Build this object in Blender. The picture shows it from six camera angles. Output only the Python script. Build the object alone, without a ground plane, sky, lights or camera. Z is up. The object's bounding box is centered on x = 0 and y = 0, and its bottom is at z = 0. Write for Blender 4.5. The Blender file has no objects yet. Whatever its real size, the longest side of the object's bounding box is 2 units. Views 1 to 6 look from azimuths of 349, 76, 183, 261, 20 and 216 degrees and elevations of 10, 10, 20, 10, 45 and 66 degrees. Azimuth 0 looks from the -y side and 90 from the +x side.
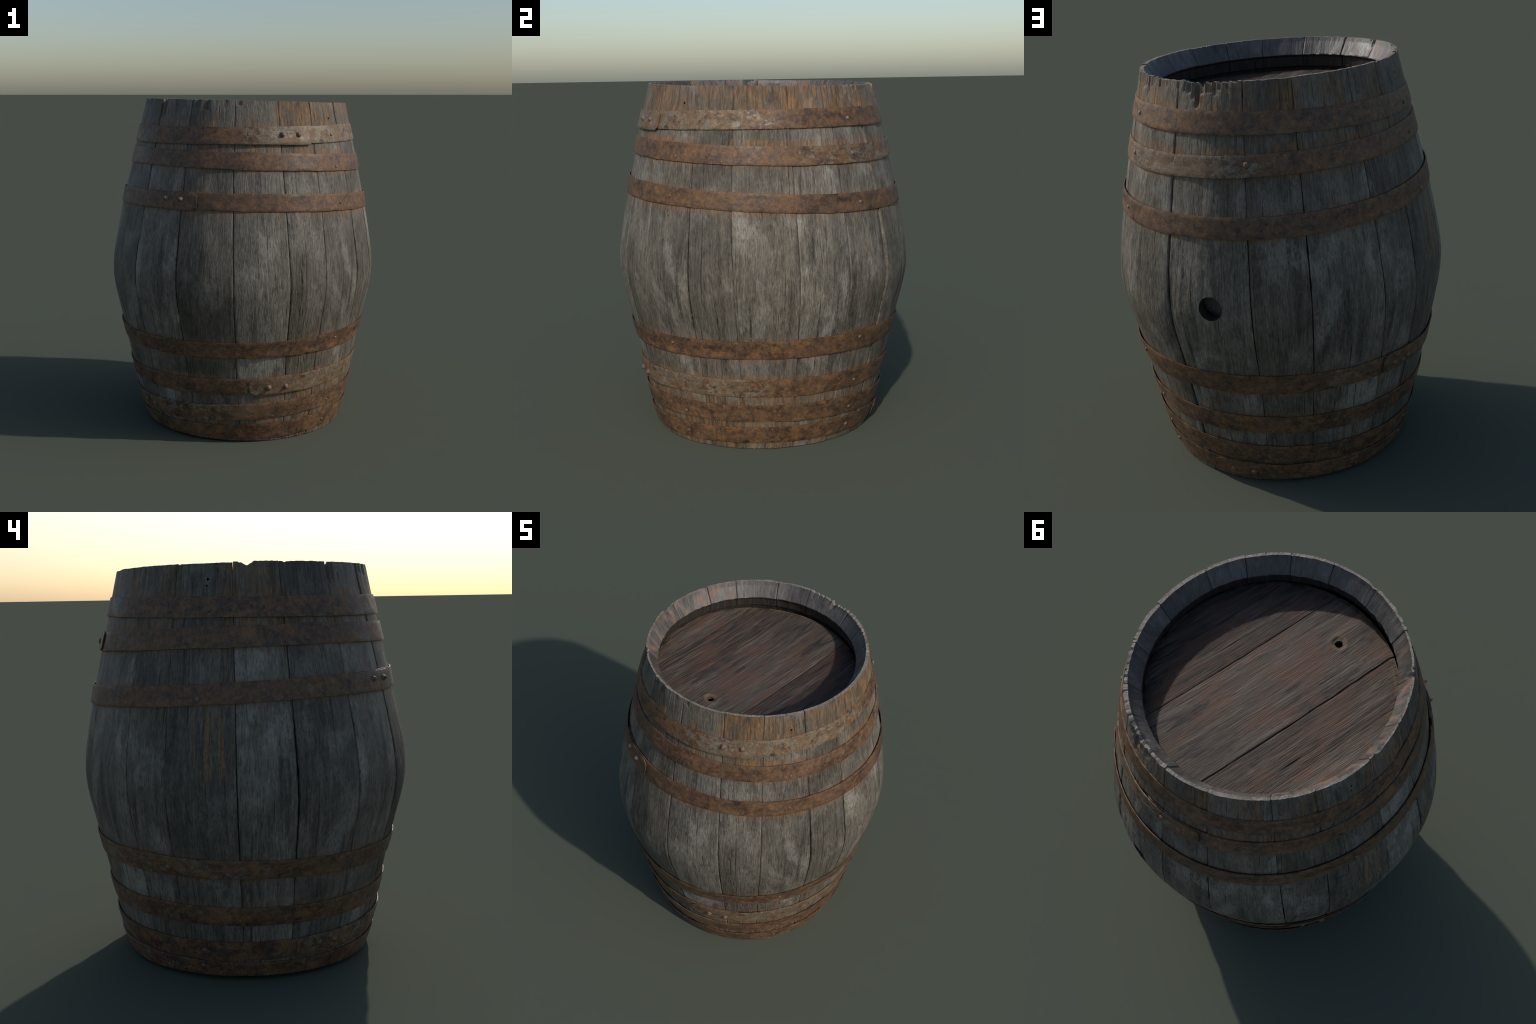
import bpy, bmesh, math, random
import numpy as np

random.seed(7)

# ------------------------------------------------------------------ noise --
def _hash(ix, iy, iz, seed):
    h = (ix.astype(np.int64) * 374761393 + iy.astype(np.int64) * 668265263 + iz.astype(np.int64) * 2147483647 + seed * 974634777) & 0xFFFFFFFF
    h = ((h ^ (h >> 13)) * 1274126177) & 0xFFFFFFFF
    h = h ^ (h >> 16)
    return (h & 0xFFFFFF) / float(0xFFFFFF) * 2.0 - 1.0


def vnoise(x, y, z=0.0, seed=0):
    """smooth value noise in -1..1"""
    x, y, z = np.broadcast_arrays(np.asarray(x, float), np.asarray(y, float), np.asarray(z, float))
    ix, iy, iz = np.floor(x), np.floor(y), np.floor(z)
    fx, fy, fz = x - ix, y - iy, z - iz
    fx, fy, fz = (f * f * f * (f * (f * 6 - 15) + 10) for f in (fx, fy, fz))
    def c(a, b, d):
        return _hash(ix + a, iy + b, iz + d, seed)
    def face(d):
        return (c(0, 0, d) * (1 - fx) + c(1, 0, d) * fx) * (1 - fy) + (c(0, 1, d) * (1 - fx) + c(1, 1, d) * fx) * fy
    if not np.any(z):
        return face(0)
    return face(0) * (1 - fz) + face(1) * fz


def fbm(x, y, z=0.0, seed=0, octaves=3):
    s, a = 0.0, 1.0
    for o in range(octaves):
        s = s + a * vnoise(np.asarray(x) * 2 ** o, np.asarray(y) * 2 ** o, np.asarray(z) * 2 ** o, seed + o)
        a *= 0.5
    return s / 1.75


def sstep(a, b, x):
    t = np.clip((np.asarray(x, float) - a) / (b - a), 0, 1)
    return t * t * (3 - 2 * t)


# ------------------------------------------------------- barrel proportions --
# outer radius of the wood at heights up the barrel (natural cubic spline)
PROFILE_Z = np.array([0, .15, .35, .55, .75, .95, 1.15, 1.35, 1.55, 1.75, 2.0])
PROFILE_R = np.array([.6245, .6675, .7065, .7482, .7938, .8277, .8081, .7700, .7259, .6797, .6229])


def _spline_table():
    x, y = PROFILE_Z, PROFILE_R
    n = len(x); h = np.diff(x)
    A = np.eye(n); b = np.zeros(n)
    for k in range(1, n - 1):
        A[k, k - 1], A[k, k], A[k, k + 1] = h[k - 1], 2 * (h[k - 1] + h[k]), h[k]
        b[k] = 6 * ((y[k + 1] - y[k]) / h[k] - (y[k] - y[k - 1]) / h[k - 1])
    m = np.linalg.solve(A, b)
    xs = np.linspace(-.05, 2.05, 841)
    k = np.clip(np.searchsorted(x, xs) - 1, 0, n - 2)
    t, hk = xs - x[k], h[k]
    return xs, y[k] + t * ((y[k + 1] - y[k]) / hk - hk * (2 * m[k] + m[k + 1]) / 6) + t * t * m[k] / 2 + t ** 3 * (m[k + 1] - m[k]) / (6 * hk)


_TZ, _TR = _spline_table()
_TR = np.convolve(np.pad(_TR, 20, mode="edge"), np.ones(41) / 41, mode="valid") * .35 + _TR * .65


def oval(A, z):
    """slightly out of round; A = azimuth in radians, 0 at -y, 90 degrees at +x"""
    return 1 + (.0097 + .0048 * (z - 1)) * np.cos(2 * A) - (.0150 + .0100 * np.exp(-((z - 1.02) / .30) ** 2)) * np.sin(2 * A) + .014 * np.clip(1 - np.asarray(z) / .45, 0, 1) * np.cos(2 * (A - .35))


def radius(A, z):
    return np.interp(z, _TZ, _TR) * oval(A, z)


def place(A, r, z):
    """point at azimuth A, distance r from the (slightly leaning) barrel axis"""
    foot = .018 * np.clip(1 - z / .55, 0, 1) ** 1.2          # the foot sits a little to one side
    bel = np.exp(-((z - 1) / .45) ** 2)
    x = .0038 + .0153 * (z - 1) + .76 * foot - .0022 * bel + r * np.sin(A)
    y = .0008 - .0024 * (z - 1) - .60 * foot - .0005 * bel - r * np.cos(A)
    return np.stack(np.broadcast_arrays(x, y, z), -1)


def rim_plane(A):
    return 1.9823 + .625 * (-.0274 * np.sin(A) + .0084 * np.cos(A)) - .0005


def end_plane(A):
    return np.maximum(0.004 - .0027 * np.cos(A) - .0174 * np.sin(A), 0.0)


# ------------------------------------------------------------ mesh helpers --
def new_mesh(name, verts, quads, mat_index=None, smooth_angle=38, tris=None):
    me = bpy.data.meshes.new(name)
    verts = np.ascontiguousarray(verts, dtype=np.float32).reshape(-1, 3)
    quads = np.ascontiguousarray(quads, dtype=np.int32).reshape(-1, 4)
    nt = 0 if tris is None else len(tris)
    me.vertices.add(len(verts)); me.vertices.foreach_set("co", verts.ravel())
    loops = quads.ravel() if nt == 0 else np.concatenate([quads.ravel(), np.asarray(tris, np.int32).ravel()])
    me.loops.add(len(loops)); me.loops.foreach_set("vertex_index", loops.astype(np.int32))
    starts = np.arange(len(quads)) * 4
    if nt:
        starts = np.concatenate([starts, len(quads) * 4 + np.arange(nt) * 3])
    me.polygons.add(len(starts)); me.polygons.foreach_set("loop_start", starts.astype(np.int32))
    if mat_index is not None:
        me.polygons.foreach_set("material_index", np.asarray(mat_index, np.int32))
    me.update(calc_edges=True); me.validate()
    me.polygons.foreach_set("use_smooth", np.ones(len(me.polygons), bool))
    if smooth_angle:
        me.set_sharp_from_angle(angle=math.radians(smooth_angle))
    return me


def add(name, me, parent, mats=(), **props):
    ob = bpy.data.objects.new(name, me)
    bpy.context.scene.collection.objects.link(ob)
    ob.parent = parent
    for m in mats:
        me.materials.append(m)
    for k, v in props.items():
        ob[k] = v
    return ob


def cut(ob, cutters):
    """boolean away some solids, then drop them"""
    for c in cutters:
        md = ob.modifiers.new("cut", "BOOLEAN")
        md.operation = "DIFFERENCE"; md.object = c; md.solver = "EXACT"
    dg = bpy.context.evaluated_depsgraph_get()
    me = bpy.data.meshes.new_from_object(ob.evaluated_get(dg))
    ob.modifiers.clear()
    ob.data = me
    for c in cutters:
        bpy.data.objects.remove(c)


def drill(center, axis, r0, r1, depth, back=.03, seg=28, mat=None, wob=.0):
    """a slightly tapering, slightly irregular round cutter"""
    axis = np.array(axis, float); axis /= np.linalg.norm(axis)
    t = np.cross(axis, [0, 0, 1.0] if abs(axis[2]) < .9 else [1.0, 0, 0]); t /= np.linalg.norm(t)
    b = np.cross(axis, t)
    bm = bmesh.new(); rings = []
    for d, r in ((-back, r0), (0.0, r0), (depth, r1)):
        ring = []
        for k in range(seg):
            a = 2 * math.pi * k / seg
            rr = r * (1 + wob * math.sin(3 * a + 1) + wob * .7 * math.sin(5 * a + d * 30))
            ring.append(bm.verts.new(np.array(center) + axis * d + rr * (math.cos(a) * t + math.sin(a) * b)))
        rings.append(ring)
    for p, q in zip(rings, rings[1:]):
        for k in range(seg):
            bm.faces.new((p[k], p[(k + 1) % seg], q[(k + 1) % seg], q[k]))
    bm.faces.new(rings[0][::-1]); bm.faces.new(rings[-1])
    bmesh.ops.recalc_face_normals(bm, faces=bm.faces)
    me = bpy.data.meshes.new("drill"); bm.to_mesh(me); bm.free()
    ob = bpy.data.objects.new("drill", me)
    bpy.context.scene.collection.objects.link(ob)
    if mat:
        me.materials.append(mat)
    return ob


# --------------------------------------------------------------- materials --
class Nodes:
    def __init__(self, name):
        self.mat = bpy.data.materials.new(name); self.mat.use_nodes = True
        self.t = self.mat.node_tree; self.t.nodes.clear()

    def n(self, kind, **kw):
        nd = self.t.nodes.new(kind)
        for k, v in kw.items():
            setattr(nd, k, v)
        return nd

    def link(self, a, b):
        self.t.links.new(a, b)

    def _in(self, sock, v):
        if isinstance(v, bpy.types.NodeSocket):
            self.link(v, sock)
        elif v is not None:
            sock.default_value = v

    def math(self, op, a, b=None, c=None, clamp=False):
        nd = self.n("ShaderNodeMath", operation=op, use_clamp=clamp)
        for i, v in enumerate((a, b, c)):
            self._in(nd.inputs[i], v)
        return nd.outputs[0]

    def vmath(self, op, a, b=None, s=None):
        nd = self.n("ShaderNodeVectorMath", operation=op)
        self._in(nd.inputs[0], a)
        if b is not None:
            self._in(nd.inputs[1], b)
        if s is not None:
            self._in(nd.inputs["Scale"], s)
        return nd.outputs["Value"] if op in ("DOT_PRODUCT", "LENGTH") else nd.outputs[0]

    def noise(self, vec, scale, detail=4, rough=.55, dist=0.0, w=None):
        nd = self.n("ShaderNodeTexNoise")
        if w is not None:
            nd.noise_dimensions = "4D"; self._in(nd.inputs["W"], w)
        self._in(nd.inputs["Vector"], vec)
        nd.inputs["Scale"].default_value = scale; nd.inputs["Detail"].default_value = detail
        nd.inputs["Roughness"].default_value = rough; nd.inputs["Distortion"].default_value = dist
        return nd.outputs["Fac"]

    def band(self, v, lo, hi, a=0.0, b=1.0, smooth=True):
        nd = self.n("ShaderNodeMapRange", interpolation_type="SMOOTHSTEP" if smooth else "LINEAR")
        self._in(nd.inputs[0], v)
        for i, q in zip((1, 2, 3, 4), (lo, hi, a, b)):
            self._in(nd.inputs[i], q)
        return nd.outputs[0]

    def mix(self, f, a, b, mode="MIX"):
        nd = self.n("ShaderNodeMix", data_type="RGBA", blend_type=mode)
        self._in(nd.inputs["Factor"], f)
        for s, v in ((nd.inputs[6], a), (nd.inputs[7], b)):
            if isinstance(v, tuple):
                v = (*v, 1.0)
            self._in(s, v)
        return nd.outputs[2]

    def ramp(self, f, stops):
        nd = self.n("ShaderNodeValToRGB"); el = nd.color_ramp.elements
        while len(el) < len(stops):
            el.new(.5)
        for e, (p, c) in zip(el, stops):
            e.position = p; e.color = (*c, 1)
        self.link(f, nd.inputs[0]); return nd.outputs[0]

    def prop(self, name):
        nd = self.n("ShaderNodeAttribute", attribute_type="OBJECT", attribute_name='["%s"]' % name)
        return nd.outputs["Fac"]

    def coords(self):
        tc = self.n("ShaderNodeTexCoord")
        return tc.outputs["Object"]

    def map(self, vec, scale=(1, 1, 1), rot=(0, 0, 0), loc=(0, 0, 0)):
        nd = self.n("ShaderNodeMapping"); self.link(vec, nd.inputs[0])
        nd.inputs["Location"].default_value = loc; nd.inputs["Rotation"].default_value = rot; nd.inputs["Scale"].default_value = scale
        return nd.outputs[0]

    def round_coords(self):
        """staves: (sin A, -cos A)*0.75 , z : follows the meridians of the barrel"""
        p = self.coords()
        s = self.n("ShaderNodeSeparateXYZ"); self.link(p, s.inputs[0])
        x, y, z = s.outputs
        rho = self.math("SQRT", self.math("ADD", self.math("MULTIPLY", x, x), self.math("MULTIPLY", y, y)))
        sx = self.math("DIVIDE", x, rho); cy = self.math("DIVIDE", self.math("MULTIPLY", y, -1.0), rho)
        c = self.n("ShaderNodeCombineXYZ")
        self.link(self.math("MULTIPLY", sx, .75), c.inputs[0]); self.link(self.math("MULTIPLY", cy, -.75), c.inputs[1]); self.link(z, c.inputs[2])
        return p, c.outputs[0], sx, cy, z

    def sector(self, sx, cy, az, half):
        """1 within +-half degrees of azimuth az, soft edge"""
        a = math.radians(az)
        d = self.math("ADD", self.math("MULTIPLY", sx, math.sin(a)), self.math("MULTIPLY", cy, math.cos(a)))
        return self.band(d, math.cos(math.radians(half * 1.25)), math.cos(math.radians(half * .75)))

    def finish(self, col, rough, bump=None, bump_d=.002, bump_s=1.0, spec=.4, metal=0.0):
        b = self.n("ShaderNodeBsdfPrincipled"); o = self.n("ShaderNodeOutputMaterial")
        self._in(b.inputs["Base Color"], col); self._in(b.inputs["Roughness"], rough)
        self._in(b.inputs["Specular IOR Level"], spec); self._in(b.inputs["Metallic"], metal)
        if bump is not None:
            bp = self.n("ShaderNodeBump"); bp.inputs["Distance"].default_value = bump_d; bp.inputs["Strength"].default_value = bump_s
            self._in(bp.inputs["Height"], bump); self.link(bp.outputs[0], b.inputs["Normal"])
        self.link(b.outputs[0], o.inputs[0])
        return self.mat


# hoops: top and bottom edge heights  z = a + b cos A + c sin A
HOOPS = [
    dict(t=(1.8464, -.0024, .0031), b=(1.7509, -.0024, .0016), lap=23.8, way=-1, off=(.001, .005)),
    dict(t=(1.6872, .0135, -.0277), b=(1.5924, .0124, -.0277), lap=188.5, way=-1, off=(.003, .004)),
    dict(t=(1.4449, .0318, -.0251), b=(1.3485, .0311, -.0247), lap=330.0, way=-1, off=(.008, .003)),
    dict(t=(.6455, -.0104, .0054), b=(.5454, -.0070, -.0002), lap=218.7, way=1, off=(.005, .003)),
    dict(t=(.4121, .0005, .0132), b=(.3113, -.0005, .0089), lap=352.8, way=1, off=(.005, .001)),
    dict(t=(.2433, .0098, .0265), b=(.1396, .0124, .0277), lap=281.4, way=1, off=(.006, .001)),
    dict(t=(.1204, .0001, .0181), b=(.0200, .0000, .0190), lap=149.4, way=1, off=(.006, .000)),
]


def stave_wood():
    M = Nodes("weathered_oak")
    p, q, sx, cy, z = M.round_coords()
    tone, warm, seed = M.prop("tone"), M.prop("warm"), M.prop("seed")
    fine = M.noise(M.map(q, (250, 250, 20)), 1.0, 4, .62, .4, w=seed)
    fleck = M.noise(M.map(q, (150, 150, 42)), 1.0, 4, .65, .5, w=seed)
    mid = M.noise(M.map(q, (42, 42, 3.0)), 1.0, 4, .6, .5, w=seed)
    mott = M.noise(M.map(q, (20, 20, 15)), 1.0, 6, .68, .6, w=seed)
    blot = M.noise(M.map(q, (5, 5, 3.2)), 1.0, 6, .60, .6, w=seed)
    speck = M.noise(M.map(q, (95, 95, 50)), 1.0, 4, .65)
    g = M.math("ADD", M.math("ADD", M.math("MULTIPLY", fine, .40), M.math("MULTIPLY", fleck, .20)), M.math("ADD", M.math("MULTIPLY", mid, .22), M.math("MULTIPLY", mott, .18)))
    col = M.ramp(g, [(.37, (.028, .0245, .0195)), (.44, (.080, .071, .057)), (.50, (.134, .119, .096)), (.56, (.194, .173, .140)), (.64, (.300, .270, .221))])
    # cool drift
    cool = M.mix(.5, col, (.100, .099, .094))
    col = M.mix(M.band(M.noise(M.map(q, (5, 5, 2.5)), 1.0, 4, .6, .5, w=seed), .50, .64, 0, .4), col, cool)
    # worn silvery patches and dark old stains
    col = M.mix(M.math("MULTIPLY", M.band(blot, .51, .64), M.band(fleck, .38, .60, .25, .75)), col, (.300, .282, .248))
    dark = M.noise(M.map(q, (13, 13, 1.7), loc=(3.1, 1.7, 8)), 1.0, 6, .62, .6, w=seed)
    col = M.mix(M.math("MULTIPLY", M.band(dark, .52, .66), M.band(fleck, .38, .60, .9, .45)), col, (.044, .038, .032))
    # broad drift from dark to bleached along each stave
    drift = M.band(M.noise(M.map(q, (4.2, 4.2, 1.9), loc=(0, 3, 6)), 1.0, 3, .55, .4, w=seed), .36, .64, .78, 1.18, smooth=False)
    dv = M.n("ShaderNodeCombineXYZ")
    for i in range(3):
        M.link(drift, dv.inputs[i])
    col = M.mix(1.0, col, dv.outputs[0], "MULTIPLY")
    # thin black cracks along the grain
    vein = M.noise(M.map(q, (95, 95, 1.6), loc=(7, 2, 4)), 1.0, 3, .6, .5, w=seed)
    vmask = M.math("MULTIPLY", M.band(vein, .62, .69), M.band(mott, .38, .54))
    col = M.mix(M.math("MULTIPLY", vmask, .8), col, (.018, .016, .014))
    # pale scratches and specks
    sc = M.noise(M.map(q, (150, 150, 60), loc=(5, 5, 5)), 1.0, 2, .5)
    col = M.mix(M.band(sc, .70, .76, 0, .55), col, (.40, .37, .32))
    # per stave tone and warmth
    col = M.mix(M.math("MULTIPLY", warm, .5), col, M.mix(1.0, col, (1.11, .98, .81), "MULTIPLY"))
    tv = M.n("ShaderNodeCombineXYZ")
    for i in range(3):
        M.link(tone, tv.inputs[i])
    col = M.mix(1.0, col, tv.outputs[0], "MULTIPLY")
    # rust that washed out of the hoops
    rn = M.noise(M.map(q, (22, 22, 12)), 1.0, 6, .68, .6)
    rl = M.noise(M.map(q, (4.5, 4.5, 1.2), loc=(2, 5, 1)), 1.0, 2, .5)
    total = None

    def stain(h, edge, lo, hi, amount, part=None, crisp=.010):
        nonlocal total
        a, b, c = HOOPS[h][edge]
        zz = M.math("SUBTRACT", z, M.math("ADD", a, M.math("ADD", M.math("MULTIPLY", cy, b), M.math("MULTIPLY", sx, c))))
        zz = M.math("ADD", zz, M.math("MULTIPLY", M.math("SUBTRACT", rn, .5), .03))
        m = M.math("MULTIPLY", M.band(zz, lo - crisp, lo + crisp), M.band(zz, hi - crisp, hi + crisp, 1, 0))
        m = M.math("MULTIPLY", m, amount)
        m = M.math("MULTIPLY", m, M.band(rl, .34, .52))
        if part:
            m = M.math("MULTIPLY", m, M.sector(sx, cy, *part))
        total = m if total is None else M.math("MAXIMUM", total, m)

    stain(0, "t", -.10, .036, 1.0)
    stain(0, "t", -.10, .16, .85, (70, 70), .02)
    stain(0, "t", .02, .16, .62, (215, 85), .02)
    stain(0, "b", -.07, .0, .45, (300, 80), .02)
    stain(1, "t", -.10, .034, .9)
    stain(2, "b", -.030, .10, .75, (30, 75), .016)
    stain(2, "b", -.018, .10, .5)
    stain(2, "t", -.05, .012, .4)
    stain(3, "t", -.05, .016, .6)
    stain(4, "b", -.07, .05, .65, (70, 80), .02)
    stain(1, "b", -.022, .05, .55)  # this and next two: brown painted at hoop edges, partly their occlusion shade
    stain(3, "b", -.025, .05, .55)
    stain(4, "t", -.05, .022, .6)
    stain(6, "t", -.04, .06, .7, (60, 100), .02)
    stain(6, "b", -.05, .05, .75, (70, 100), .02)
    rust = M.math("MULTIPLY", total, M.math("MULTIPLY", M.band(rn, .38, .56, .25, 1.0), M.band(fleck, .36, .56, .7, 1.0)))
    rcol = M.ramp(M.noise(M.map(q, (60, 60, 12)), 1.0, 4, .65), [(.36, (.105, .054, .025)), (.5, (.218, .112, .045)), (.62, (.36, .185, .066))])
    col = M.mix(M.math("MULTIPLY", rust, .85), col, rcol)
    # orange paint-like streaks left on one stave
    st = M.noise(M.map(q, (75, 75, 2.4), loc=(1, 1, 2)), 1.0, 2, .5)
    sm = M.math("MULTIPLY", M.sector(sx, cy, 250.5, 6.5), M.math("MULTIPLY", M.band(z, .98, 1.10), M.band(z, 1.30, 1.36, 1, 0)))
    col = M.mix(M.math("MULTIPLY", M.math("MULTIPLY", sm, M.band(st, .47, .60)), M.band(fleck, .40, .54, .15, .9)), col, (.275, .160, .062))
    # scattered rusty flecks
    fl = M.noise(M.map(q, (40, 40, 7), loc=(9, 9, 9)), 1.0, 3, .6)
    col = M.mix(M.band(fl, .68, .76, 0, .55), col, (.23, .115, .055))
    bump = M.math("ADD", M.math("MULTIPLY", fine, .8), M.math("SUBTRACT", M.math("MULTIPLY", fleck, .7), M.math("MULTIPLY", vmask, .7)))
    return M.finish(col, M.band(fine, .3, .7, .42, .62), bump, .0065, 1.0, spec=.33)


def chime_wood():
    M = Nodes("inner_rim_oak")
    p, q, sx, cy, z = M.round_coords()
    seed = M.prop("seed")
    fine = M.noise(M.map(q, (90, 90, 24)), 1.0, 5, .62, .3, w=seed)
    mid = M.noise(M.map(q, (14, 14, 9)), 1.0, 4, .6, .5, w=seed)
    col = M.ramp(M.math("ADD", M.math("MULTIPLY", fine, .5), M.math("MULTIPLY", mid, .5)), [(.36, (.045, .039, .034)), (.5, (.098, .086, .076)), (.64, (.165, .148, .130))])
    o = M.math("MULTIPLY", M.band(mid, .50, .62), M.sector(sx, cy, 265, 50))
    col = M.mix(M.math("MULTIPLY", o, M.band(fine, .38, .6, .2, .9)), col, (.25, .105, .048))
    info = M.n("ShaderNodeObjectInfo")
    tv = M.n("ShaderNodeCombineXYZ")
    tn = M.band(info.outputs["Random"], 0, 1, .72, 1.25, smooth=False)
    for i in range(3):
        M.link(tn, tv.inputs[i])
    col = M.mix(1.0, col, tv.outputs[0], "MULTIPLY")
    return M.finish(col, M.band(mid, .35, .65, .34, .58), fine, .003, .8, spec=.5)


def recess_wood():
    M = Nodes("dark_groove_oak")
    p, q, sx, cy, z = M.round_coords()
    fine = M.noise(M.map(q, (80, 80, 12)), 1.0, 4, .6, .3)
    col = M.ramp(fine, [(.3, (.016, .013, .010)), (.6, (.040, .031, .024)), (.75, (.08, .060, .043))])
    return M.finish(col, .7, fine, .003, .8, spec=.3)


def end_grain():
    M = Nodes("broken_end_grain")
    p = M.coords()
    a = M.noise(p, 95, 4, .65, .3); b = M.noise(p, 17, 3, .6)
    col = M.ramp(M.math("ADD", M.math("MULTIPLY", a, .6), M.math("MULTIPLY", b, .4)), [(.32, (.12, .10, .08)), (.5, (.235, .205, .165)), (.68, (.38, .335, .27))])
    return M.finish(col, .8, a, .004, 1.0, spec=.25)


def head_wood():
    M = Nodes("stained_lid_oak")
    p = M.coords()
    q = M.map(p, (1, 1, 1), (0, 0, math.radians(-HEAD_DIR)))
    tone, warm, seed = M.prop("tone"), M.prop("warm"), M.prop("seed")
    fine = M.noise(M.map(q, (9, 190, 60)), 1.0, 5, .60, .3, w=seed)
    mid = M.noise(M.map(q, (2.6, 30, 20)), 1.0, 5, .60, .6, w=seed)
    blot = M.noise(M.map(q, (4, 7, 5)), 1.0, 4, .6, .6, w=seed)
    g = M.math("ADD", M.math("MULTIPLY", fine, .5), M.math("MULTIPLY", mid, .5))
    col = M.ramp(g, [(.36, (.017, .012, .009)), (.45, (.050, .035, .026)), (.52, (.088, .065, .049)), (.63, (.170, .133, .103))])
    grey = M.mix(.40, col, (.128, .106, .084))
    col = M.mix(M.math("SUBTRACT", 1.0, warm), col, grey)
    red = M.noise(M.map(q, (3.2, 22, 12), loc=(4, 4, 1)), 1.0, 4, .6, .9, w=seed)
    col = M.mix(M.math("MULTIPLY", M.band(red, .56, .70), M.band(fine, .40, .58, .2, .5)), col, (.175, .072, .034))
    drk = M.noise(M.map(q, (2.5, 16, 12), loc=(8, 1, 3)), 1.0, 4, .6, 1.0, w=seed)
    col = M.mix(M.band(drk, .53, .64, 0, .72), col, (.024, .020, .020))
    pk = M.math("MULTIPLY", M.band(blot, .49, .62), .60)
    col = M.mix(pk, col, (.128, .066, .044))
    tv = M.n("ShaderNodeCombineXYZ")
    for i in range(3):
        M.link(tone, tv.inputs[i])
    col = M.mix(1.0, col, tv.outputs[0], "MULTIPLY")
    # tan ring round the little hole
    dn = M.vmath("LENGTH", M.map(p, (1, 1, 0), loc=(.1107, .3689, 0)))
    dn = M.math("ADD", dn, M.math("MULTIPLY", M.math("SUBTRACT", M.noise(p, 60, 3, .6), .5), .022))
    ring = M.math("MULTIPLY", M.band(dn, .018, .026), M.band(dn, .034, .046, 1, 0))
    col = M.mix(M.math("MULTIPLY", ring, .7), col, (.19, .125, .075))
    # worn pale edge where the lid is bevelled
    sp = M.n("ShaderNodeSeparateXYZ"); M.link(M.map(p, (1, 1, 0), loc=(-.0185, 0, 0)), sp.inputs[0])
    rr = M.math("SQRT", M.math("ADD", M.math("POWER", sp.outputs[0], 2.0), M.math("POWER", sp.outputs[1], 2.0)))
    wn = M.noise(p, 9, 4, .6)
    em = M.math("MULTIPLY", M.band(M.math("ADD", rr, M.math("MULTIPLY", M.math("SUBTRACT", wn, .5), .03)), .556, .575), M.band(wn, .42, .56, .1, .8))
    col = M.mix(em, col, (.24, .185, .125))
    return M.finish(col, M.band(fine, .3, .7, .46, .68), M.math("ADD", fine, M.math("MULTIPLY", mid, .6)), .008, 1.0, spec=.28)


def rust_iron():
    M = Nodes("rusted_iron")
    p, q, sx, cy, z = M.round_coords()
    seed, pale, pcx, pcy, amber = (M.prop(k) for k in ("seed", "pale", "pale_x", "pale_y", "amber"))
    a = M.noise(M.map(q, (38, 38, 38)), 1.0, 6, .66, .5, w=seed)
    b = M.noise(M.map(q, (7, 7, 11)), 1.0, 4, .6, .6, w=seed)
    c = M.noise(M.map(q, (120, 120, 120)), 1.0, 3, .6)
    g = M.math("ADD", M.math("MULTIPLY", a, .5), M.math("ADD", M.math("MULTIPLY", b, .35), M.math("MULTIPLY", c, .15)))
    col = M.ramp(g, [(.36, (.026, .017, .013)), (.44, (.070, .041, .026)), (.50, (.118, .066, .037)), (.57, (.176, .096, .048)), (.66, (.270, .143, .058))])
    # orange bloom
    o = M.noise(M.map(q, (18, 18, 26), loc=(3, 3, 3)), 1.0, 6, .70, .4, w=seed)
    col = M.mix(M.math("MULTIPLY", M.band(o, .50, .64), M.math("MULTIPLY", amber, M.band(c, .38, .60, .3, .9))), col, (.275, .130, .046))
    # blue-black mill scale
    k = M.noise(M.map(q, (11, 11, 18), loc=(6, 1, 6)), 1.0, 6, .70, .6, w=seed)
    col = M.mix(M.band(k, .55, .68, 0, .65), col, (.050, .046, .045))
    # pale bare patches on the side that lost its rust
    d = M.math("ADD", M.math("MULTIPLY", sx, pcx), M.math("MULTIPLY", cy, pcy))
    side = M.math("MULTIPLY", M.band(d, .35, .92), pale)
    f = M.noise(M.map(q, (17, 17, 28), loc=(1, 8, 2)), 1.0, 8, .72, .4, w=seed)
    cut_ = M.band(side, 0, 1, .72, .44, smooth=False)
    m = M.band(M.math("SUBTRACT", f, cut_), -.03, .05)
    pcol = M.mix(M.band(b, .44, .58), (.262, .218, .155), (.205, .138, .070))
    pcol = M.mix(M.band(a, .42, .60, .55, 0), pcol, (.12, .095, .07))
    col = M.mix(M.math("MULTIPLY", m, M.band(c, .38, .60, .35, .92)), col, pcol)
    rough = M.band(b, .35, .65, .46, .66)
    bump = M.math("ADD", M.math("MULTIPLY", a, .8), M.math("ADD", M.math("MULTIPLY", c, .4), M.math("MULTIPLY", m, .25)))
    return M.finish(col, rough, bump, .0022, .8, spec=.45, metal=.1)


def rivet_iron():
    M = Nodes("rivet_iron")
    p = M.coords(); pale = M.prop("pale")
    a = M.noise(p, 160, 4, .6); b = M.noise(p, 40, 3, .6)
    col = M.ramp(M.math("ADD", M.math("MULTIPLY", a, .5), M.math("MULTIPLY", b, .5)), [(.3, (.055, .036, .028)), (.5, (.15, .088, .056)), (.7, (.26, .14, .07))])
    col = M.mix(M.math("MULTIPLY", pale, .8), col, (.26, .24, .205))
    return M.finish(col, .55, a, .002, .8, spec=.45, metal=.15)


HEAD_DIR = 70.0
WOOD, CHIME, RECESS, ENDG, IRON, RIVET = stave_wood(), chime_wood(), recess_wood(), end_grain(), rust_iron(), rivet_iron()
HEADW = head_wood()

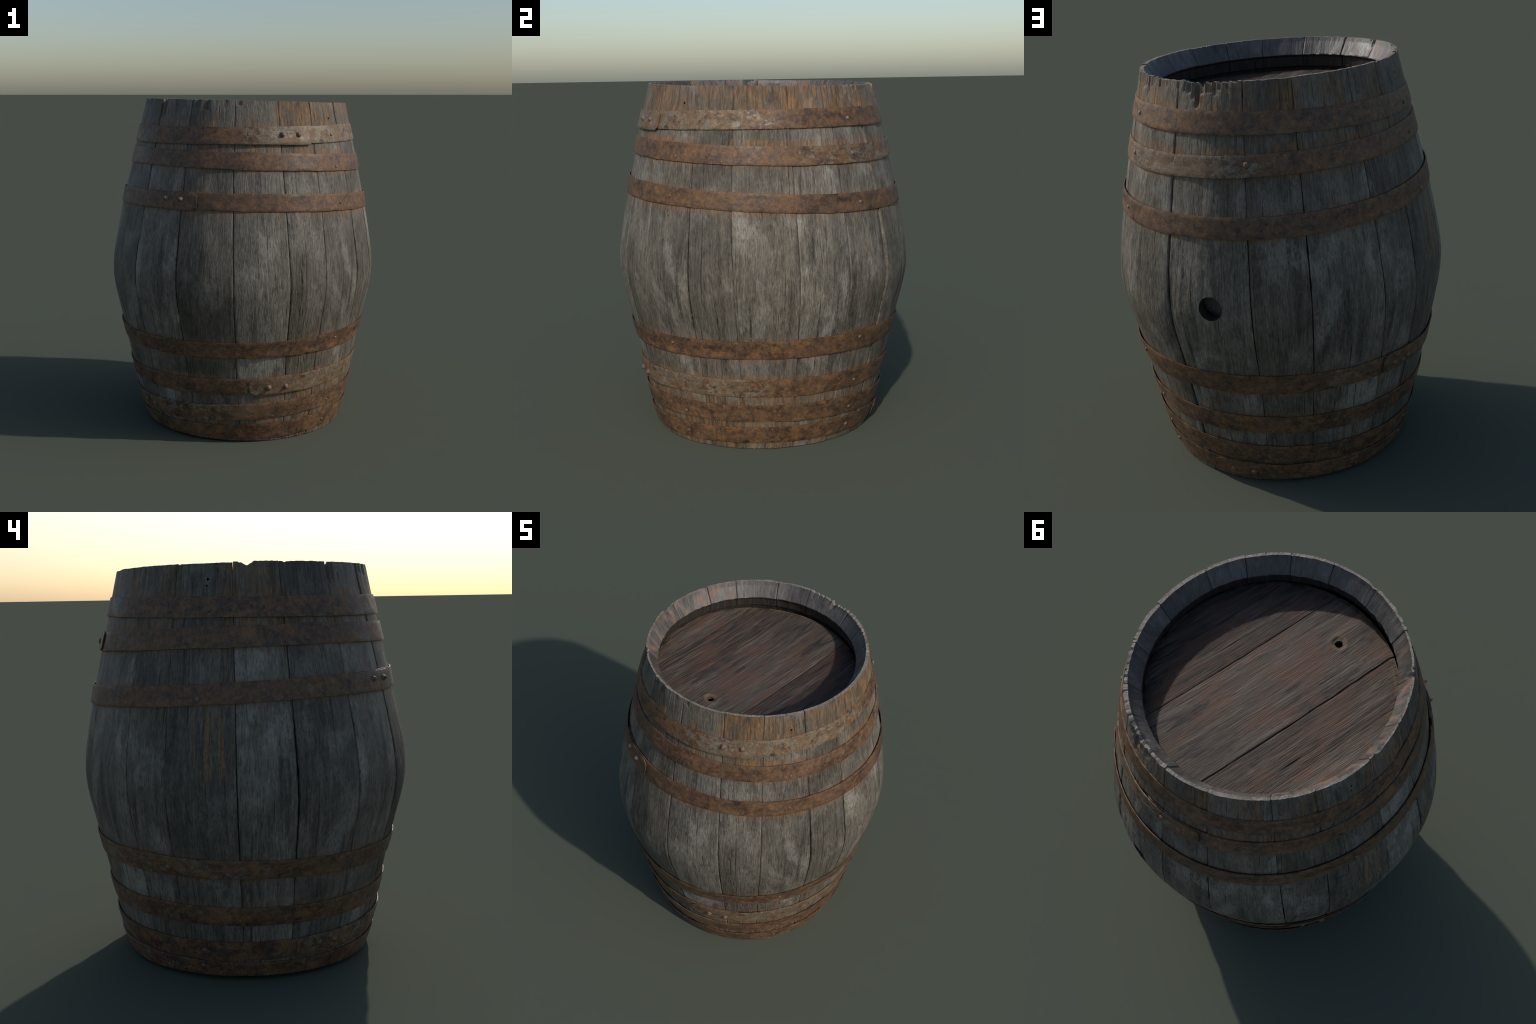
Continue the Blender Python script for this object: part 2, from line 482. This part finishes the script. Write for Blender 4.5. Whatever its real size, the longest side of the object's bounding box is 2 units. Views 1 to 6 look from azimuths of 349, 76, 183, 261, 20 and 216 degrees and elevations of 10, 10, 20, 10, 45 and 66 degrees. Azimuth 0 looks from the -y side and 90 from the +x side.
barrel = bpy.data.objects.new("wooden_barrel", None)
bpy.context.scene.collection.objects.link(barrel)
barrel["label"] = "weathered grey oak barrel with seven rusty iron hoops"
barrel["category"] = "barrel"

# ------------------------------------------------------------------ staves --
# seams: azimuth at the rim, azimuth at the foot, widest gap in mm
SEAMS = [(6.3, 11, 2.5), (25.2, 26.2, 1.6), (45.5, 49.5, 5.5), (63.6, 67.5, 3.0), (89.5, 91.5, 2.4), (110.3, 111, 3.5), (129.6, 130.2, 6),
         (144.2, 145, 6), (171.8, 173, 4), (190.7, 191.5, 5), (215.3, 219.5, 5), (233, 235, 2.0), (258, 259.8, 3.6), (277.8, 280, 7), (300, 303, 5),
         (321.6, 325, 8), (344.2, 348, 2.6)]
# per stave: tone, warmth, relief, how far proud (mm), extra wear of the rim
STAVES = [(.90, .5, 1.1, 0.0, .3), (1.0, .4, .7, 1.0, .3), (.80, .4, .6, 2.0, .3), (1.06, .4, .5, 4.5, .4), (1.22, .2, .6, -1.5, .7), (1.04, .4, .8, -2.4, 1.0),
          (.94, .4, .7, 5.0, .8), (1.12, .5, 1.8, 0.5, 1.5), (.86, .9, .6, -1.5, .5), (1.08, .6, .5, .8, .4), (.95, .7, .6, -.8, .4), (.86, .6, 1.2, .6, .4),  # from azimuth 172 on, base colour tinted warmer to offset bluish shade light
          (1.18, .3, .8, -.8, .6), (.88, .5, .7, 1.0, .5), (1.06, .3, .6, -.6, .5), (.74, .7, .9, 1.8, .9), (1.10, .0, .5, -2.0, .5)]
# chips broken out of the rim: azimuth, half width deg, depth of notch, radial loss, length down the stave
CHIPS = [(155.3, 1.6, .026, .012, .06), (153.6, 1.1, .008, .015, .125), (151.6, .7, .010, .012, .08), (147.3, .5, .008, .010, .05), (160.9, .8, .007, .010, .06), (166.0, .4, .006, .006, .03), (120.6, .6, .008, .009, .06), (109.0, .5, .005, .007, .05), (105.0, .7, .004, .005, .03), (133.0, .5, .006, .006, .04), (158.5, 1.6, .008, .008, .05), (149.5, 1.2, .006, .009, .06), (162.7, .5, .010, .008, .04),
         (118.0, 2.2, .004, .007, .07), (113.8, 1.0, .006, .006, .05), (123.5, .8, .006, .008, .09), (126.5, .7, .009, .006, .05),
         (264.0, 2.6, .018, .005, .03), (260.8, .9, .006, .006, .03), (301.0, 1.0, .020, .012, .11), (303.6, .8, .003, .008, .10), (280.4, .8, .004, .004, .05),
         (324.5, 1.3, .003, .006, .05), (330.0, 1.5, .003, .006, .06), (346.2, 1.6, .004, .007, .035), (35.9, .35, .008, .004, .012), (25.0, .5, .004, .004, .03),
         (144.0, .5, .008, .004, .03), (138.0, .6, .005, .004, .03), (234.0, .4, .004, .003, .02), (176.4, .4, .005, .003, .02)]
# splits: azimuth, low z, high z, half width mm, depth mm
SPLITS = [(13.6, .62, 1.28, 1.6, 5), (16.0, .95, 1.15, 1.0, 3), (157.2, 1.03, 1.33, 1.5, 5), (158.2, .80, .94, 1.2, 4), (150.5, .9, 1.3, 1.2, 3), (171.6, 1.90, 1.945, 2.2, 8),
          (122.5, 1.86, 1.93, 2.0, 7), (38.5, 1.55, 1.72, 1.0, 3), (102, 1.9, 1.96, 1.2, 4), (254, .75, 1.32, 1.0, 3), (245.5, .9, 1.33, 1.2, 4), (250, .7, 1.2, .9, 3),
          (180.5, .72, 1.1, 1.2, 3), (233.5, 1.0, 1.34, 1.2, 3), (333, .7, 1.2, 1.0, 3), (27.5, 1.85, 1.93, 1.6, 6), (306.5, 1.86, 1.96, 2.4, 8), (311, 1.88, 1.97, 1.2, 4),
          (267, .7, 1.1, 1.0, 3), (285, .7, 1.25, 1.0, 3), (72, .8, 1.0, .8, 2)]

NU = 50
ZR = np.unique(np.concatenate([np.linspace(0, .16, 34), np.linspace(.16, 1.76, 236), np.linspace(1.76, 2.0, 86)]).round(5))
UE = np.sin(np.linspace(-1, 1, NU) * math.pi / 2) * .35 + np.linspace(-1, 1, NU) * .65   # columns, denser at the edges


def rim_jag(A, wear, k):
    d = np.degrees(A)
    j = wear * (.0040 * fbm(d / 1.2, k * 3.1, 0, 11, 3) + .002 * vnoise(d / 4.0, k * 1.7, 0, 12)) - wear * .001
    rad = np.zeros_like(A); length = np.full_like(A, .05)
    for az, hw, dep, loss, ln in CHIPS:
        w = np.clip(1 - np.abs((d - az + 180) % 360 - 180) / hw, 0, 1)
        w = w ** .6
        j = j - dep * w
        pick = loss * w > rad
        rad = np.where(pick, loss * w, rad); length = np.where(pick, ln, length)
    return j, rad, length


# inner profile, as depth below the rim -> radius (before the oval)
IN_H = np.array([0, .020, .086, .090, .098, .150, .156, .200, .240])
IN_R = np.array([.6115, .602, .5600, .561, .572, .577, .590, .600, .615])


def make_stave(k):
    top0, bot0, g0 = SEAMS[k]
    top1, bot1, g1 = SEAMS[(k + 1) % len(SEAMS)]
    if top1 < top0:
        top1 += 360; bot1 += 360
    tone, warm, relief, proud, wear = STAVES[k]
    zn = ZR[:, None]
    f = 1 - zn / 2
    aL, aR = np.radians(top0 + (bot0 - top0) * f), np.radians(top1 + (bot1 - top1) * f)
    wob = lambda seed: np.radians(.22) * fbm(zn * 2.2, seed * 5.0, 0, seed, 3)
    aL = aL + wob(40 + k); aR = aR + wob(40 + (k + 1) % len(SEAMS))
    belly = .25 + .75 * np.exp(-((zn - .98) / .42) ** 2)
    gap = lambda g, s: .001 * g * .64 * belly * (.75 + .45 * vnoise(zn * 5, s * 3.3, 0, 60 + s) + .22 * vnoise(zn * 45, s * 1.3, 0, 80 + s)) + .0005
    gl, gr = gap(g0, k) / .78, gap(g1, (k + 1) % len(SEAMS)) / .78
    u = UE[None, :]
    A = (aL + gl) * (1 - u) / 2 + (aR - gr) * (1 + u) / 2
    gi = .0007 + .0011 * sstep(1.86, 1.96, zn)
    Ain = (aL + gi) * (1 - u) / 2 + (aR - gi) * (1 + u) / 2
    jag, rad, ln = rim_jag(A[-1], wear, k)
    step = .0035 * float(vnoise(k * 1.37, 5.5, 0, 3))
    ztop = rim_plane(A) + step
    zbot = end_plane(A)
    bj = .0035 * np.abs(fbm(np.degrees(A[:1]) / .9, k * 2.7, 0, 21, 3)) + .006 * np.clip(vnoise(np.degrees(A[:1]) / .5, k * 9.1, 0, 22) - .62, 0, 1) / .38
    zbase = zn + (ztop - 2) * sstep(1.70, 2.0, zn) ** .8 + zbot * (1 - sstep(0, .25, zn))
    z = zbase + jag[None, :] * sstep(1.94, 2.0, zn) + bj * (1 - sstep(0, .035, zn))
    z[0] = np.maximum(z[0], 0)
    arc = A * .76
    deg = np.degrees(A)
    # relief of the outside
    grain = vnoise(arc * 150, z * 5.0, 0, 100 + k) * .6 + vnoise(arc * 260, z * 9.0, 0, 130 + k) * .4
    grain = -np.abs(grain) ** .8
    lump = fbm(arc * 14, z * 5, 0, 160 + k, 3)
    wave = fbm(arc * 4, z * 1.6, 0, 190 + k, 2)
    mask = .5 + .5 * sstep(-.3, .5, fbm(arc * 7, z * 2.5, 0, 220 + k, 2))
    r = radius(A, z) + .001 * proud * (.3 + .7 * belly)
    r += relief * mask * .0030 * grain + .0014 * lump + .0030 * wave + relief * .0007 * fbm(arc * 75, z * 28, 0, 205 + k, 2)
    # frayed rim
    fr = wear * sstep(1.86, 1.99, zn) * sstep(-.25, .45, vnoise(arc * 22, k * 2.2, 0, 240))
    r += fr * (.0048 * -np.abs(vnoise(arc * 90, z * 6, 0, 250 + k)) ** .7)
    tdep = (2.0 - zn)
    r -= rad[None, :] * (1 - sstep(ln[None, :] * .75, ln[None, :] * 1.05, tdep + .006 * vnoise(arc * 120, z * 20, 0, 12)))
    # eased long edges, with small splinters
    dl, dr = (A - aL - gl) * .78, (aR - gr - A) * .78
    ed = np.minimum(dl, dr)
    ew = .006 + .003 * vnoise(z * 9, np.sign(u) * 7 + k, 0, 280)
    r -= .0035 * np.clip(1 - ed / ew, 0, 1) ** 2
    # a shallow crown: staves are flatter than the round
    r -= .0016 * u ** 2 - .0008
    for az, z0, z1, hw, dep in SPLITS:
        if np.degrees(aL.min()) - 1 < az < np.degrees(aR.max()) + 1 or np.degrees(aL.min()) - 1 < az + 360 < np.degrees(aR.max()) + 1:
            da = np.abs((deg - az + 180) % 360 - 180 + .25 * vnoise(z * 9, az, 0, 31)) * .0138 * 1000
            prof = np.clip(1 - da / (hw * 1.9), 0, 1) * sstep(z0, z0 + .25 * (z1 - z0), z) * (1 - sstep(z1 - .25 * (z1 - z0), z1, z))
            r -= .001 * dep * prof
    outer = place(A, r, z)
    # inside
    depth = (rim_plane(Ain) + step) - (zn + (ztop - 2) * sstep(1.70, 2.0, zn) ** .8)
    depth_b = np.maximum(zbase - zbot, 0)
    ri = radius(Ain, z) - .052
    rim_in = np.interp(depth, IN_H, IN_R) * oval(Ain, z) + .0015 * fbm(Ain * 20, z * 12, 0, 310 + k, 3)
    rim_in = rim_in + .003 * np.clip(1 - (1 - np.abs(u)) / .03, 0, 1) + .0025 * float(vnoise(k * 1.9, 2.2, 0, 77))
    lipw = .006 * vnoise(Ain * 22, k * 2.0, 0, 330) 
    rim_in = np.where((depth > .084) & (depth < .2), rim_in + lipw * .3, rim_in)
    ri = np.where(depth < .24, rim_in * (1 - sstep(.2, .24, depth)) + ri * sstep(.2, .24, depth), ri)
    foot_in = np.interp(depth_b, IN_H, IN_R - .002) * oval(Ain, z)
    ri = np.where(depth_b < .24, foot_in * (1 - sstep(.2, .24, depth_b)) + ri * sstep(.2, .24, depth_b), ri)
    ri = np.minimum(ri, r - .008)
    zi = zbase + (.95 * jag[None, :]) * sstep(1.945, 2.0, zn)
    zi[0] = np.maximum(zi[0], .001)
    inner = place(Ain, ri, zi)
    nv = len(ZR)
    # ring: outer left->right, mid right side, inner right->left, mid left side
    midR = outer[:, -1:] * .5 + inner[:, -1:] * .5
    midL = outer[:, :1] * .5 + inner[:, :1] * .5
    ring = np.concatenate([outer, midR, inner[:, ::-1], midL], 1)
    n = ring.shape[1]
    idx = np.arange(nv * n).reshape(nv, n)
    nxt = np.roll(idx, -1, 1)
    quads = np.stack([idx[:-1], nxt[:-1], nxt[1:], idx[1:]], -1).reshape(-1, 4)
    mats = np.zeros((nv - 1, n), int)
    dm = 2 - (ZR[1:] + ZR[:-1]) / 2
    isin = np.zeros(n, bool); isin[NU:2 * NU + 1] = True
    mats[np.ix_(dm < .087, isin)] = 1
    mats[np.ix_(dm >= .087, isin)] = 2
    verts = ring.reshape(-1, 3)
    faces, fm = [quads], [mats.ravel()]
    # end caps with rough end grain: two extra rows across the thickness
    for row, flip in ((0, True), (nv - 1, False)):
        o, i = idx[row, :NU], idx[row, NU + 1:2 * NU + 1][::-1]
        P, Q = verts[o], verts[i]
        base = len(verts); extra = []
        for m, t in enumerate((.33, .67)):
            X = P * (1 - t) + Q * t
            zz = .0022 * fbm(np.arange(NU) * .7, m * 5 + k * 3, 0, 400 + row, 2)
            X = X.copy(); X[:, 2] += np.abs(zz) if flip else zz - .0004
            if flip:
                X[:, 2] = np.maximum(X[:, 2], .0005)
            extra.append(X)
        verts = np.concatenate([verts, *extra])
        mr = np.array([idx[row, NU]]); ml = np.array([idx[row, 2 * NU + 1]])
        strips = [o, base + np.arange(NU), base + NU + np.arange(NU), i]
        for a, b in zip(strips, strips[1:]):
            qd = np.stack([a[:-1], a[1:], b[1:], b[:-1]], -1)
            faces.append(qd[:, ::-1] if flip else qd); fm.append(np.full(len(qd), 3))
        # close the little side triangles against the mid-side vertices
    q = np.concatenate(faces); mi = np.concatenate(fm)
    tris = []
    for row, flip, base in ((0, True, nv * n), (nv - 1, False, nv * n + 2 * NU)):
        for c, mid, oi, ii in ((NU - 1, idx[row, NU], idx[row, NU - 1], idx[row, NU + 1]), (0, idx[row, 2 * NU + 1], idx[row, 0], idx[row, 2 * NU])):
            ch = [oi, base + c, base + NU + c, ii]
            for a, b in zip(ch, ch[1:]):
                t = (a, mid, b) if c else (b, mid, a)
                tris.append(t[::-1] if flip else t)
    me = new_mesh("stave", verts, q, np.concatenate([mi, np.full(len(tris), 3)]), 40, tris)
    return add("stave", me, barrel, (WOOD, CHIME, RECESS, ENDG), tone=tone, warm=warm, seed=k * 3.7)


staves = [make_stave(k) for k in range(len(SEAMS))]


def stave_at(az):
    for k, (t, b, _) in enumerate(SEAMS):
        e = SEAMS[(k + 1) % len(SEAMS)][0]
        if (az - t) % 360 < (e - t) % 360:
            return staves[k]


def out_dir(az, lift=0.0):
    a = math.radians(az)
    return np.array([math.sin(a), -math.cos(a), lift])


def surface_point(az, z, off=0.0):
    a = math.radians(az)
    return place(np.array(a), radius(np.array(a), z) + off, np.array(float(z)))


# bung hole
jobs = {}
bung = drill(surface_point(159.6, .998), -out_dir(159.6), .0565, .052, .12, seg=48, mat=RECESS, wob=.006)
jobs.setdefault(stave_at(159.6).name, []).append(bung)
# old nail holes
for az, z, r in ((38.4, 1.885, .0065), (247.5, 1.921, .0065), (247.2, 1.892, .0045), (36.6, 1.30, .003)):
    jobs.setdefault(stave_at(az).name, []).append(drill(surface_point(az, z), -out_dir(az), r, r * .7, .03, seg=12, mat=RECESS, wob=.12))
for nm, cs in jobs.items():
    cut(bpy.data.objects[nm], cs)

# what shows behind the bung hole: brown inner wood
me = drill(surface_point(159.6, .998, -.105), -out_dir(159.6), .085, .085, .012, back=0.001, seg=40).data
plug = bpy.data.objects["drill"]; plug.name = "bung_floor"; me.name = "bung_floor"; plug.parent = barrel
plug["seed"] = 3.0
me.materials.append(ENDG)

# -------------------------------------------------------------- lid boards --
LID_EDGES = [-.60, -.428, -.215, .200, .413, .60]
LID_LOOK = [(.78, 1.0), (.82, 1.0), (1.10, .25), (.92, .9), (1.12, .5)]


def make_board(name, t0, t1, k, z_mid, rad, flipped, tone, warm):
    ca, sa = math.cos(math.radians(HEAD_DIR)), math.sin(math.radians(HEAD_DIR))
    gap0, gap1 = (.0013 if abs(t0) < .3 else .0005), (.0013 if abs(t1) < .3 else .0005)
    a0, a1 = max(t0 + gap0, -rad * .995), min(t1 - gap1, rad * .995)
    nt, ns = max(8, int((a1 - a0) / .0042)), 190
    T = a0 + (a1 - a0) * (np.sin(np.linspace(-1, 1, nt) * math.pi / 2) * .3 + np.linspace(-1, 1, nt) * .7 + 1) / 2
    half = np.sqrt(np.maximum(rad ** 2 - T ** 2, 1e-5))
    W = np.sin(np.linspace(-1, 1, ns) * math.pi / 2) * .35 + np.linspace(-1, 1, ns) * .65
    S = W[None, :] * half[:, None]; TT = np.broadcast_to(T[:, None], S.shape)
    x = .0185 + S * ca - TT * sa; y = S * sa + TT * ca
    rho = np.hypot(S, TT)
    g = vnoise(TT * 110, S * 4, 0, 500 + k) * .6 + vnoise(TT * 210, S * 7, 0, 520 + k) * .4
    h = -.0030 * np.abs(g) ** .8 * (.45 + .55 * sstep(-.2, .5, fbm(TT * 6, S * 2.5, 0, 540 + k, 2)))
    h += .0022 * fbm(TT * 9, S * 3, 0, 560 + k, 3) + .0012 * fbm(TT * 40, S * 25, 0, 580 + k, 2)
    ed = np.minimum(TT - a0 + .0005, a1 + .0005 - TT) + .002 * vnoise(S * 20, k * 4 + np.sign(TT - (a0 + a1) / 2), 0, 600)
    h -= np.where(np.abs(TT) < .3, .0045, .0020) * np.clip(1 - ed / .0055, 0, 1) ** 1.5
    h -= .014 * (1 - (rho / rad) ** 2)                        # dished
    h -= .012 * sstep(rad - .030, rad, rho) ** 1.5           # bevelled round edge
    h -= .004 * (.5 + .5 * float(vnoise(k * 2.3, 1.1, 0, 5)))
    # ring-shaped wear round the small bung in the lid
    hx, hy = -.1107, -.3689
    dh = np.hypot(x - hx, y - hy)
    h -= .006 * (1 - sstep(.022, .036, dh + .004 * vnoise(x * 120, y * 120, 0, 8)))
    h += .003 * np.exp(-((dh - .040) / .008) ** 2)
    # scars: two splits and a raised flake
    for (cs, ct, ls, wt, dp) in ((.10, .36, .13, .004, .006), (-.18, .32, .10, .003, .004), (.05, -.30, .2, .003, .004), (.2, .05, .16, .0025, .003), (-.3, .12, .14, .003, .004)):
        h -= dp * np.exp(-((S - cs) / ls) ** 2 - ((TT - ct + .02 * (S - cs)) / wt) ** 2)
    slope = (-.0274 * (x - .0185) - .0084 * y) if not flipped else (-.0174 / .62 * (x - .0185))
    zt = z_mid + slope + (h if not flipped else 0)
    zb = z_mid + slope - .030 - (h if flipped else 0)
    top, bot = np.stack([x, y, zt], -1), np.stack([x, y, zb], -1)
    V = np.concatenate([top.reshape(-1, 3), bot.reshape(-1, 3)])
    I = np.arange(nt * ns).reshape(nt, ns); J = I + nt * ns
    qt = np.stack([I[:-1, :-1], I[:-1, 1:], I[1:, 1:], I[1:, :-1]], -1).reshape(-1, 4)
    # (s, t) is right handed when z up, so top order is s then t
    qb = np.stack([J[:-1, :-1], J[1:, :-1], J[1:, 1:], J[:-1, 1:]], -1).reshape(-1, 4)
    def wall(a, b):
        return np.stack([a[:-1], b[:-1], b[1:], a[1:]], -1)
    q = np.concatenate([qt, qb, wall(J[0], I[0])[:, ::-1] * 1, wall(I[-1], J[-1])[:, ::-1], wall(I[:, 0], J[:, 0])[:, ::-1], wall(J[:, -1], I[:, -1])[:, ::-1]])
    me = new_mesh(name, V, q, np.zeros(len(q), int), 45)
    bm = bmesh.new(); bm.from_mesh(me); bmesh.ops.recalc_face_normals(bm, faces=bm.faces); bm.to_mesh(me); bm.free()
    return add(name, me, barrel, (HEADW,), tone=tone, warm=warm, seed=10 + k * 5.3)


lid = [make_board("lid_board", LID_EDGES[k], LID_EDGES[k + 1], k, 1.8180, .586, False, *LID_LOOK[k]) for k in range(5)]
cut(lid[2], [drill((-.1107, -.3689, 1.83), (0, 0, -1), .0195, .017, .08, seg=20, mat=RECESS, wob=.05)])
for k in range(5):
    make_board("bottom_board", LID_EDGES[k], LID_EDGES[k + 1], 20 + k, .16, .588, True, *LID_LOOK[k])

# ------------------------------------------------------------------- hoops --
HOOP_LOOK = [  # pale amount, azimuth of the pale side, amber bloom
    (1.0, 35, .8), (.85, 138, .6), (.35, 275, .5), (.70, 230, .9), (1.0, 35, 1.0), (.75, 320, .9), (.60, 200, 1.0)]
HN = 13
hoops = []


def edge_z(c, A):
    return c[0] + c[1] * np.cos(A) + c[2] * np.sin(A)


def hoop_radius(h, A, z, i):
    """inner face of the band above the wood"""
    zt, zb = edge_z(h["t"], A), edge_z(h["b"], A)
    f = np.clip((z - zb) / (zt - zb), 0, 1)
    rt, rb = radius(A, zt) + h["off"][0], radius(A, zb) + h["off"][1]
    return rb + (rt - rb) * f


def make_hoop(i):
    h = HOOPS[i]
    thick = .0058
    start, lap = h["lap"], 30.0
    na = 820
    prog = np.linspace(0, 360 + lap - 6, na)             # degrees along the strap, starting at the outer loose end
    A = np.radians(start + h["way"] * prog)[:, None]
    zt, zb = edge_z(h["t"], A), edge_z(h["b"], A)
    P = prog[:, None]
    zt = zt + .0030 * fbm(P / 14, i * 3.0, 0, 700, 3) + .0006 * vnoise(P / 1.6, i, 0, 703)
    zb = zb + .0030 * fbm(P / 14, i * 3.0 + 9, 0, 700, 3) + .0006 * vnoise(P / 1.6, i + 9, 0, 703)
    if i == 3:   # torn nick in the lower edge
        zb = zb + .010 * np.exp(-(((np.degrees(A) - 19.6 + 180) % 360 - 180) / .8) ** 2)
    zb = np.maximum(zb, end_plane(A) + .0015)
    # clipped corners at the outer loose end, slightly skewed lap
    end = np.clip(1 - P / 2.2, 0, 1)
    hh = zt - zb
    zt = zt - hh * .16 * end + .004 * (1 - sstep(0, 26, P)) * (1 if i % 2 else -1)
    zb = zb + hh * .16 * end + .004 * (1 - sstep(0, 26, P)) * (1 if i % 2 else -1) - (.004 * (1 - sstep(0, 26, P)) if i == 0 else 0)
    zb = np.maximum(zb, end_plane(A) + .0012)
    lift = (thick + .0006) * (1 - sstep(lap - 4, lap + 10, P)) + .002 * np.exp(-(P / 1.5) ** 2)
    tuck = -.0012 * sstep(355, 362, P)
    w = np.linspace(0, 1, HN)[None, :]
    z = zb + (zt - zb) * w
    dent = .0018 * fbm(P / 9, w * 1.3 + i * 4, 0, 720, 2) + .00025 * fbm(P / .9, w * 9 + i * 4, 0, 730, 2)
    base = hoop_radius(h, A, z, i) + lift + tuck
    # stays above proud staves
    ro = base + thick + dent
    edge = np.minimum(w, 1 - w) * (zt - zb)
    ro = ro - .0016 * np.clip(1 - edge / .004, 0, 1) ** 2
    ri = base - .0005 + 0 * w
    outer, inner = place(A, ro, z), place(A, ri, z)
    ring = np.concatenate([outer, inner[:, ::-1]], 1)
    n = ring.shape[1]
    I = np.arange(na * n).reshape(na, n); N = np.roll(I, -1, 1)
    q = np.stack([I[:-1], N[:-1], N[1:], I[1:]], -1).reshape(-1, 4)
    caps = []
    for row in (0, na - 1):
        o, inn = I[row, :HN], I[row, HN:][::-1]
        caps.append(np.stack([o[:-1], o[1:], inn[1:], inn[:-1]], -1))
    q = np.concatenate([q, *caps])
    me = new_mesh("hoop", ring.reshape(-1, 3), q, np.zeros(len(q), int), 0)
    bm = bmesh.new(); bm.from_mesh(me); bmesh.ops.recalc_face_normals(bm, faces=bm.faces); bm.to_mesh(me); bm.free()
    me.polygons.foreach_set("use_smooth", np.ones(len(me.polygons), bool)); me.set_sharp_from_angle(angle=math.radians(42))
    pale, paz, amber = HOOP_LOOK[i]
    a = math.radians(paz)
    ob = add("hoop", me, barrel, (IRON,), seed=i * 4.1, pale=pale, pale_x=math.sin(a), pale_y=math.cos(a), amber=amber)
    hoops.append(ob)


for i in range(len(HOOPS)):
    make_hoop(i)


# --------------------------------------------------------- rivets and nails --
def knob_mesh(name, profile, seg, rough, seed):
    rnd = random.Random(seed); bm = bmesh.new(); rings = []
    for j, (r, h) in enumerate(profile):
        ring = []
        for k in range(seg):
            a = 2 * math.pi * k / seg
            rr = r * (1 + rough * (rnd.random() - .5))
            ring.append(bm.verts.new((rr * math.cos(a), rr * math.sin(a), h * (1 + rough * .6 * (rnd.random() - .5)))))
        rings.append(ring)
    for p, q in zip(rings, rings[1:]):
        for k in range(seg):
            bm.faces.new((p[k], p[(k + 1) % seg], q[(k + 1) % seg], q[k]))
    bm.faces.new(rings[0][::-1]); bm.faces.new(rings[-1])
    me = bpy.data.meshes.new(name); bm.to_mesh(me); bm.free()
    me.polygons.foreach_set("use_smooth", np.ones(len(me.polygons), bool)); me.set_sharp_from_angle(angle=math.radians(50))
    me.materials.append(RIVET)
    return me


RIVETS = [knob_mesh("rivet", ((.0155, -.012), (.0155, .001), (.0145, .005), (.0115, .0085), (.006, .0105), (.002, .011)), 14, .10, s) for s in (1, 2)]
PEGS = [knob_mesh("rivet", ((.019, -.012), (.0175, .001), (.0140, .004), (.0112, .008), (.0098, .012), (.0068, .0150), (.002, .0158)), 14, .16, s) for s in (3, 4)]
NAILS = [knob_mesh("nail", ((.0098, -.010), (.0098, .001), (.0088, .0035), (.0060, .0050), (.002, .0056)), 12, .12, s) for s in (5, 6, 7)]


def pin(name, me, i, az, z, lift, pale=0.0):
    a = np.array(math.radians(az)); h = HOOPS[i]
    r = hoop_radius(h, a, np.array(z), i) + .0058 + lift
    p = place(a, r, np.array(z))
    ob = bpy.data.objects.new(name, me)
    bpy.context.scene.collection.objects.link(ob)
    zt, zb = edge_z(h["t"], a), edge_z(h["b"], a)
    sl = -(hoop_radius(h, a, zt, i) - hoop_radius(h, a, zb, i)) / (zt - zb)
    d = out_dir(az, float(sl)); d /= np.linalg.norm(d)
    import mathutils
    ob.rotation_mode = "QUATERNION"
    ob.rotation_quaternion = mathutils.Vector(d).to_track_quat("Z", "Y") @ mathutils.Quaternion((0, 0, 1), random.uniform(0, 6.28))
    ob.location = p.tolist()
    s = random.uniform(.92, 1.1); ob.scale = (s * random.uniform(.93, 1.07), s, s * random.uniform(.85, 1.2))
    ob.parent = hoops[i]; ob["pale"] = pale


# lap rivets, two to a hoop: hoop, azimuth, height, proud peg
for i, az, z, peg in ((0, 7.2, 1.799, 1), (0, 15.7, 1.798, 1), (1, 172.9, 1.631, 0), (1, 180.6, 1.631, 0), (2, 314.9, 1.445, 1), (2, 322.6, 1.443, 1),
                      (3, 224.6, .590, 0), (3, 232.6, .592, 0), (4, 1.7, .350, 1), (4, 9.9, .349, 1), (5, 291.4, .179, 0), (5, 299.3, .176, 0),
                      (6, 157.4, .066, 0), (6, 166.6, .066, 0)):
    pin("rivet", (PEGS if peg else RIVETS)[random.randrange(2)], i, az, z, .0062, .1)
# nails that keep the hoops from slipping
for i, az, z, pale in ((0, 37.5, 1.792, .2), (0, 119, 1.795, .9), (0, 248.6, 1.782, 0), (0, 351.2, 1.801, 0), (1, 37.7, 1.611, .2), (1, 118.5, 1.614, .6), (1, 247, 1.65, 0),
                       (2, 37, 1.405, 0), (2, 118.3, 1.359, .7), (2, 245.5, 1.387, .4), (3, 118.7, .617, .1), (3, 325, .575, 0), (3, 36, .60, .1),
                       (4, 120.4, .357, .5), (4, 243, .36, .1), (5, 37.5, .200, .3), (5, 120.2, .194, .2), (5, 242.8, .166, .4), (6, 36.5, .073, .2), (6, 121.1, .082, .4),
                       (6, 241.4, .078, .2)):
    pin("nail", NAILS[random.randrange(3)], i, az, z, 0.0, pale)
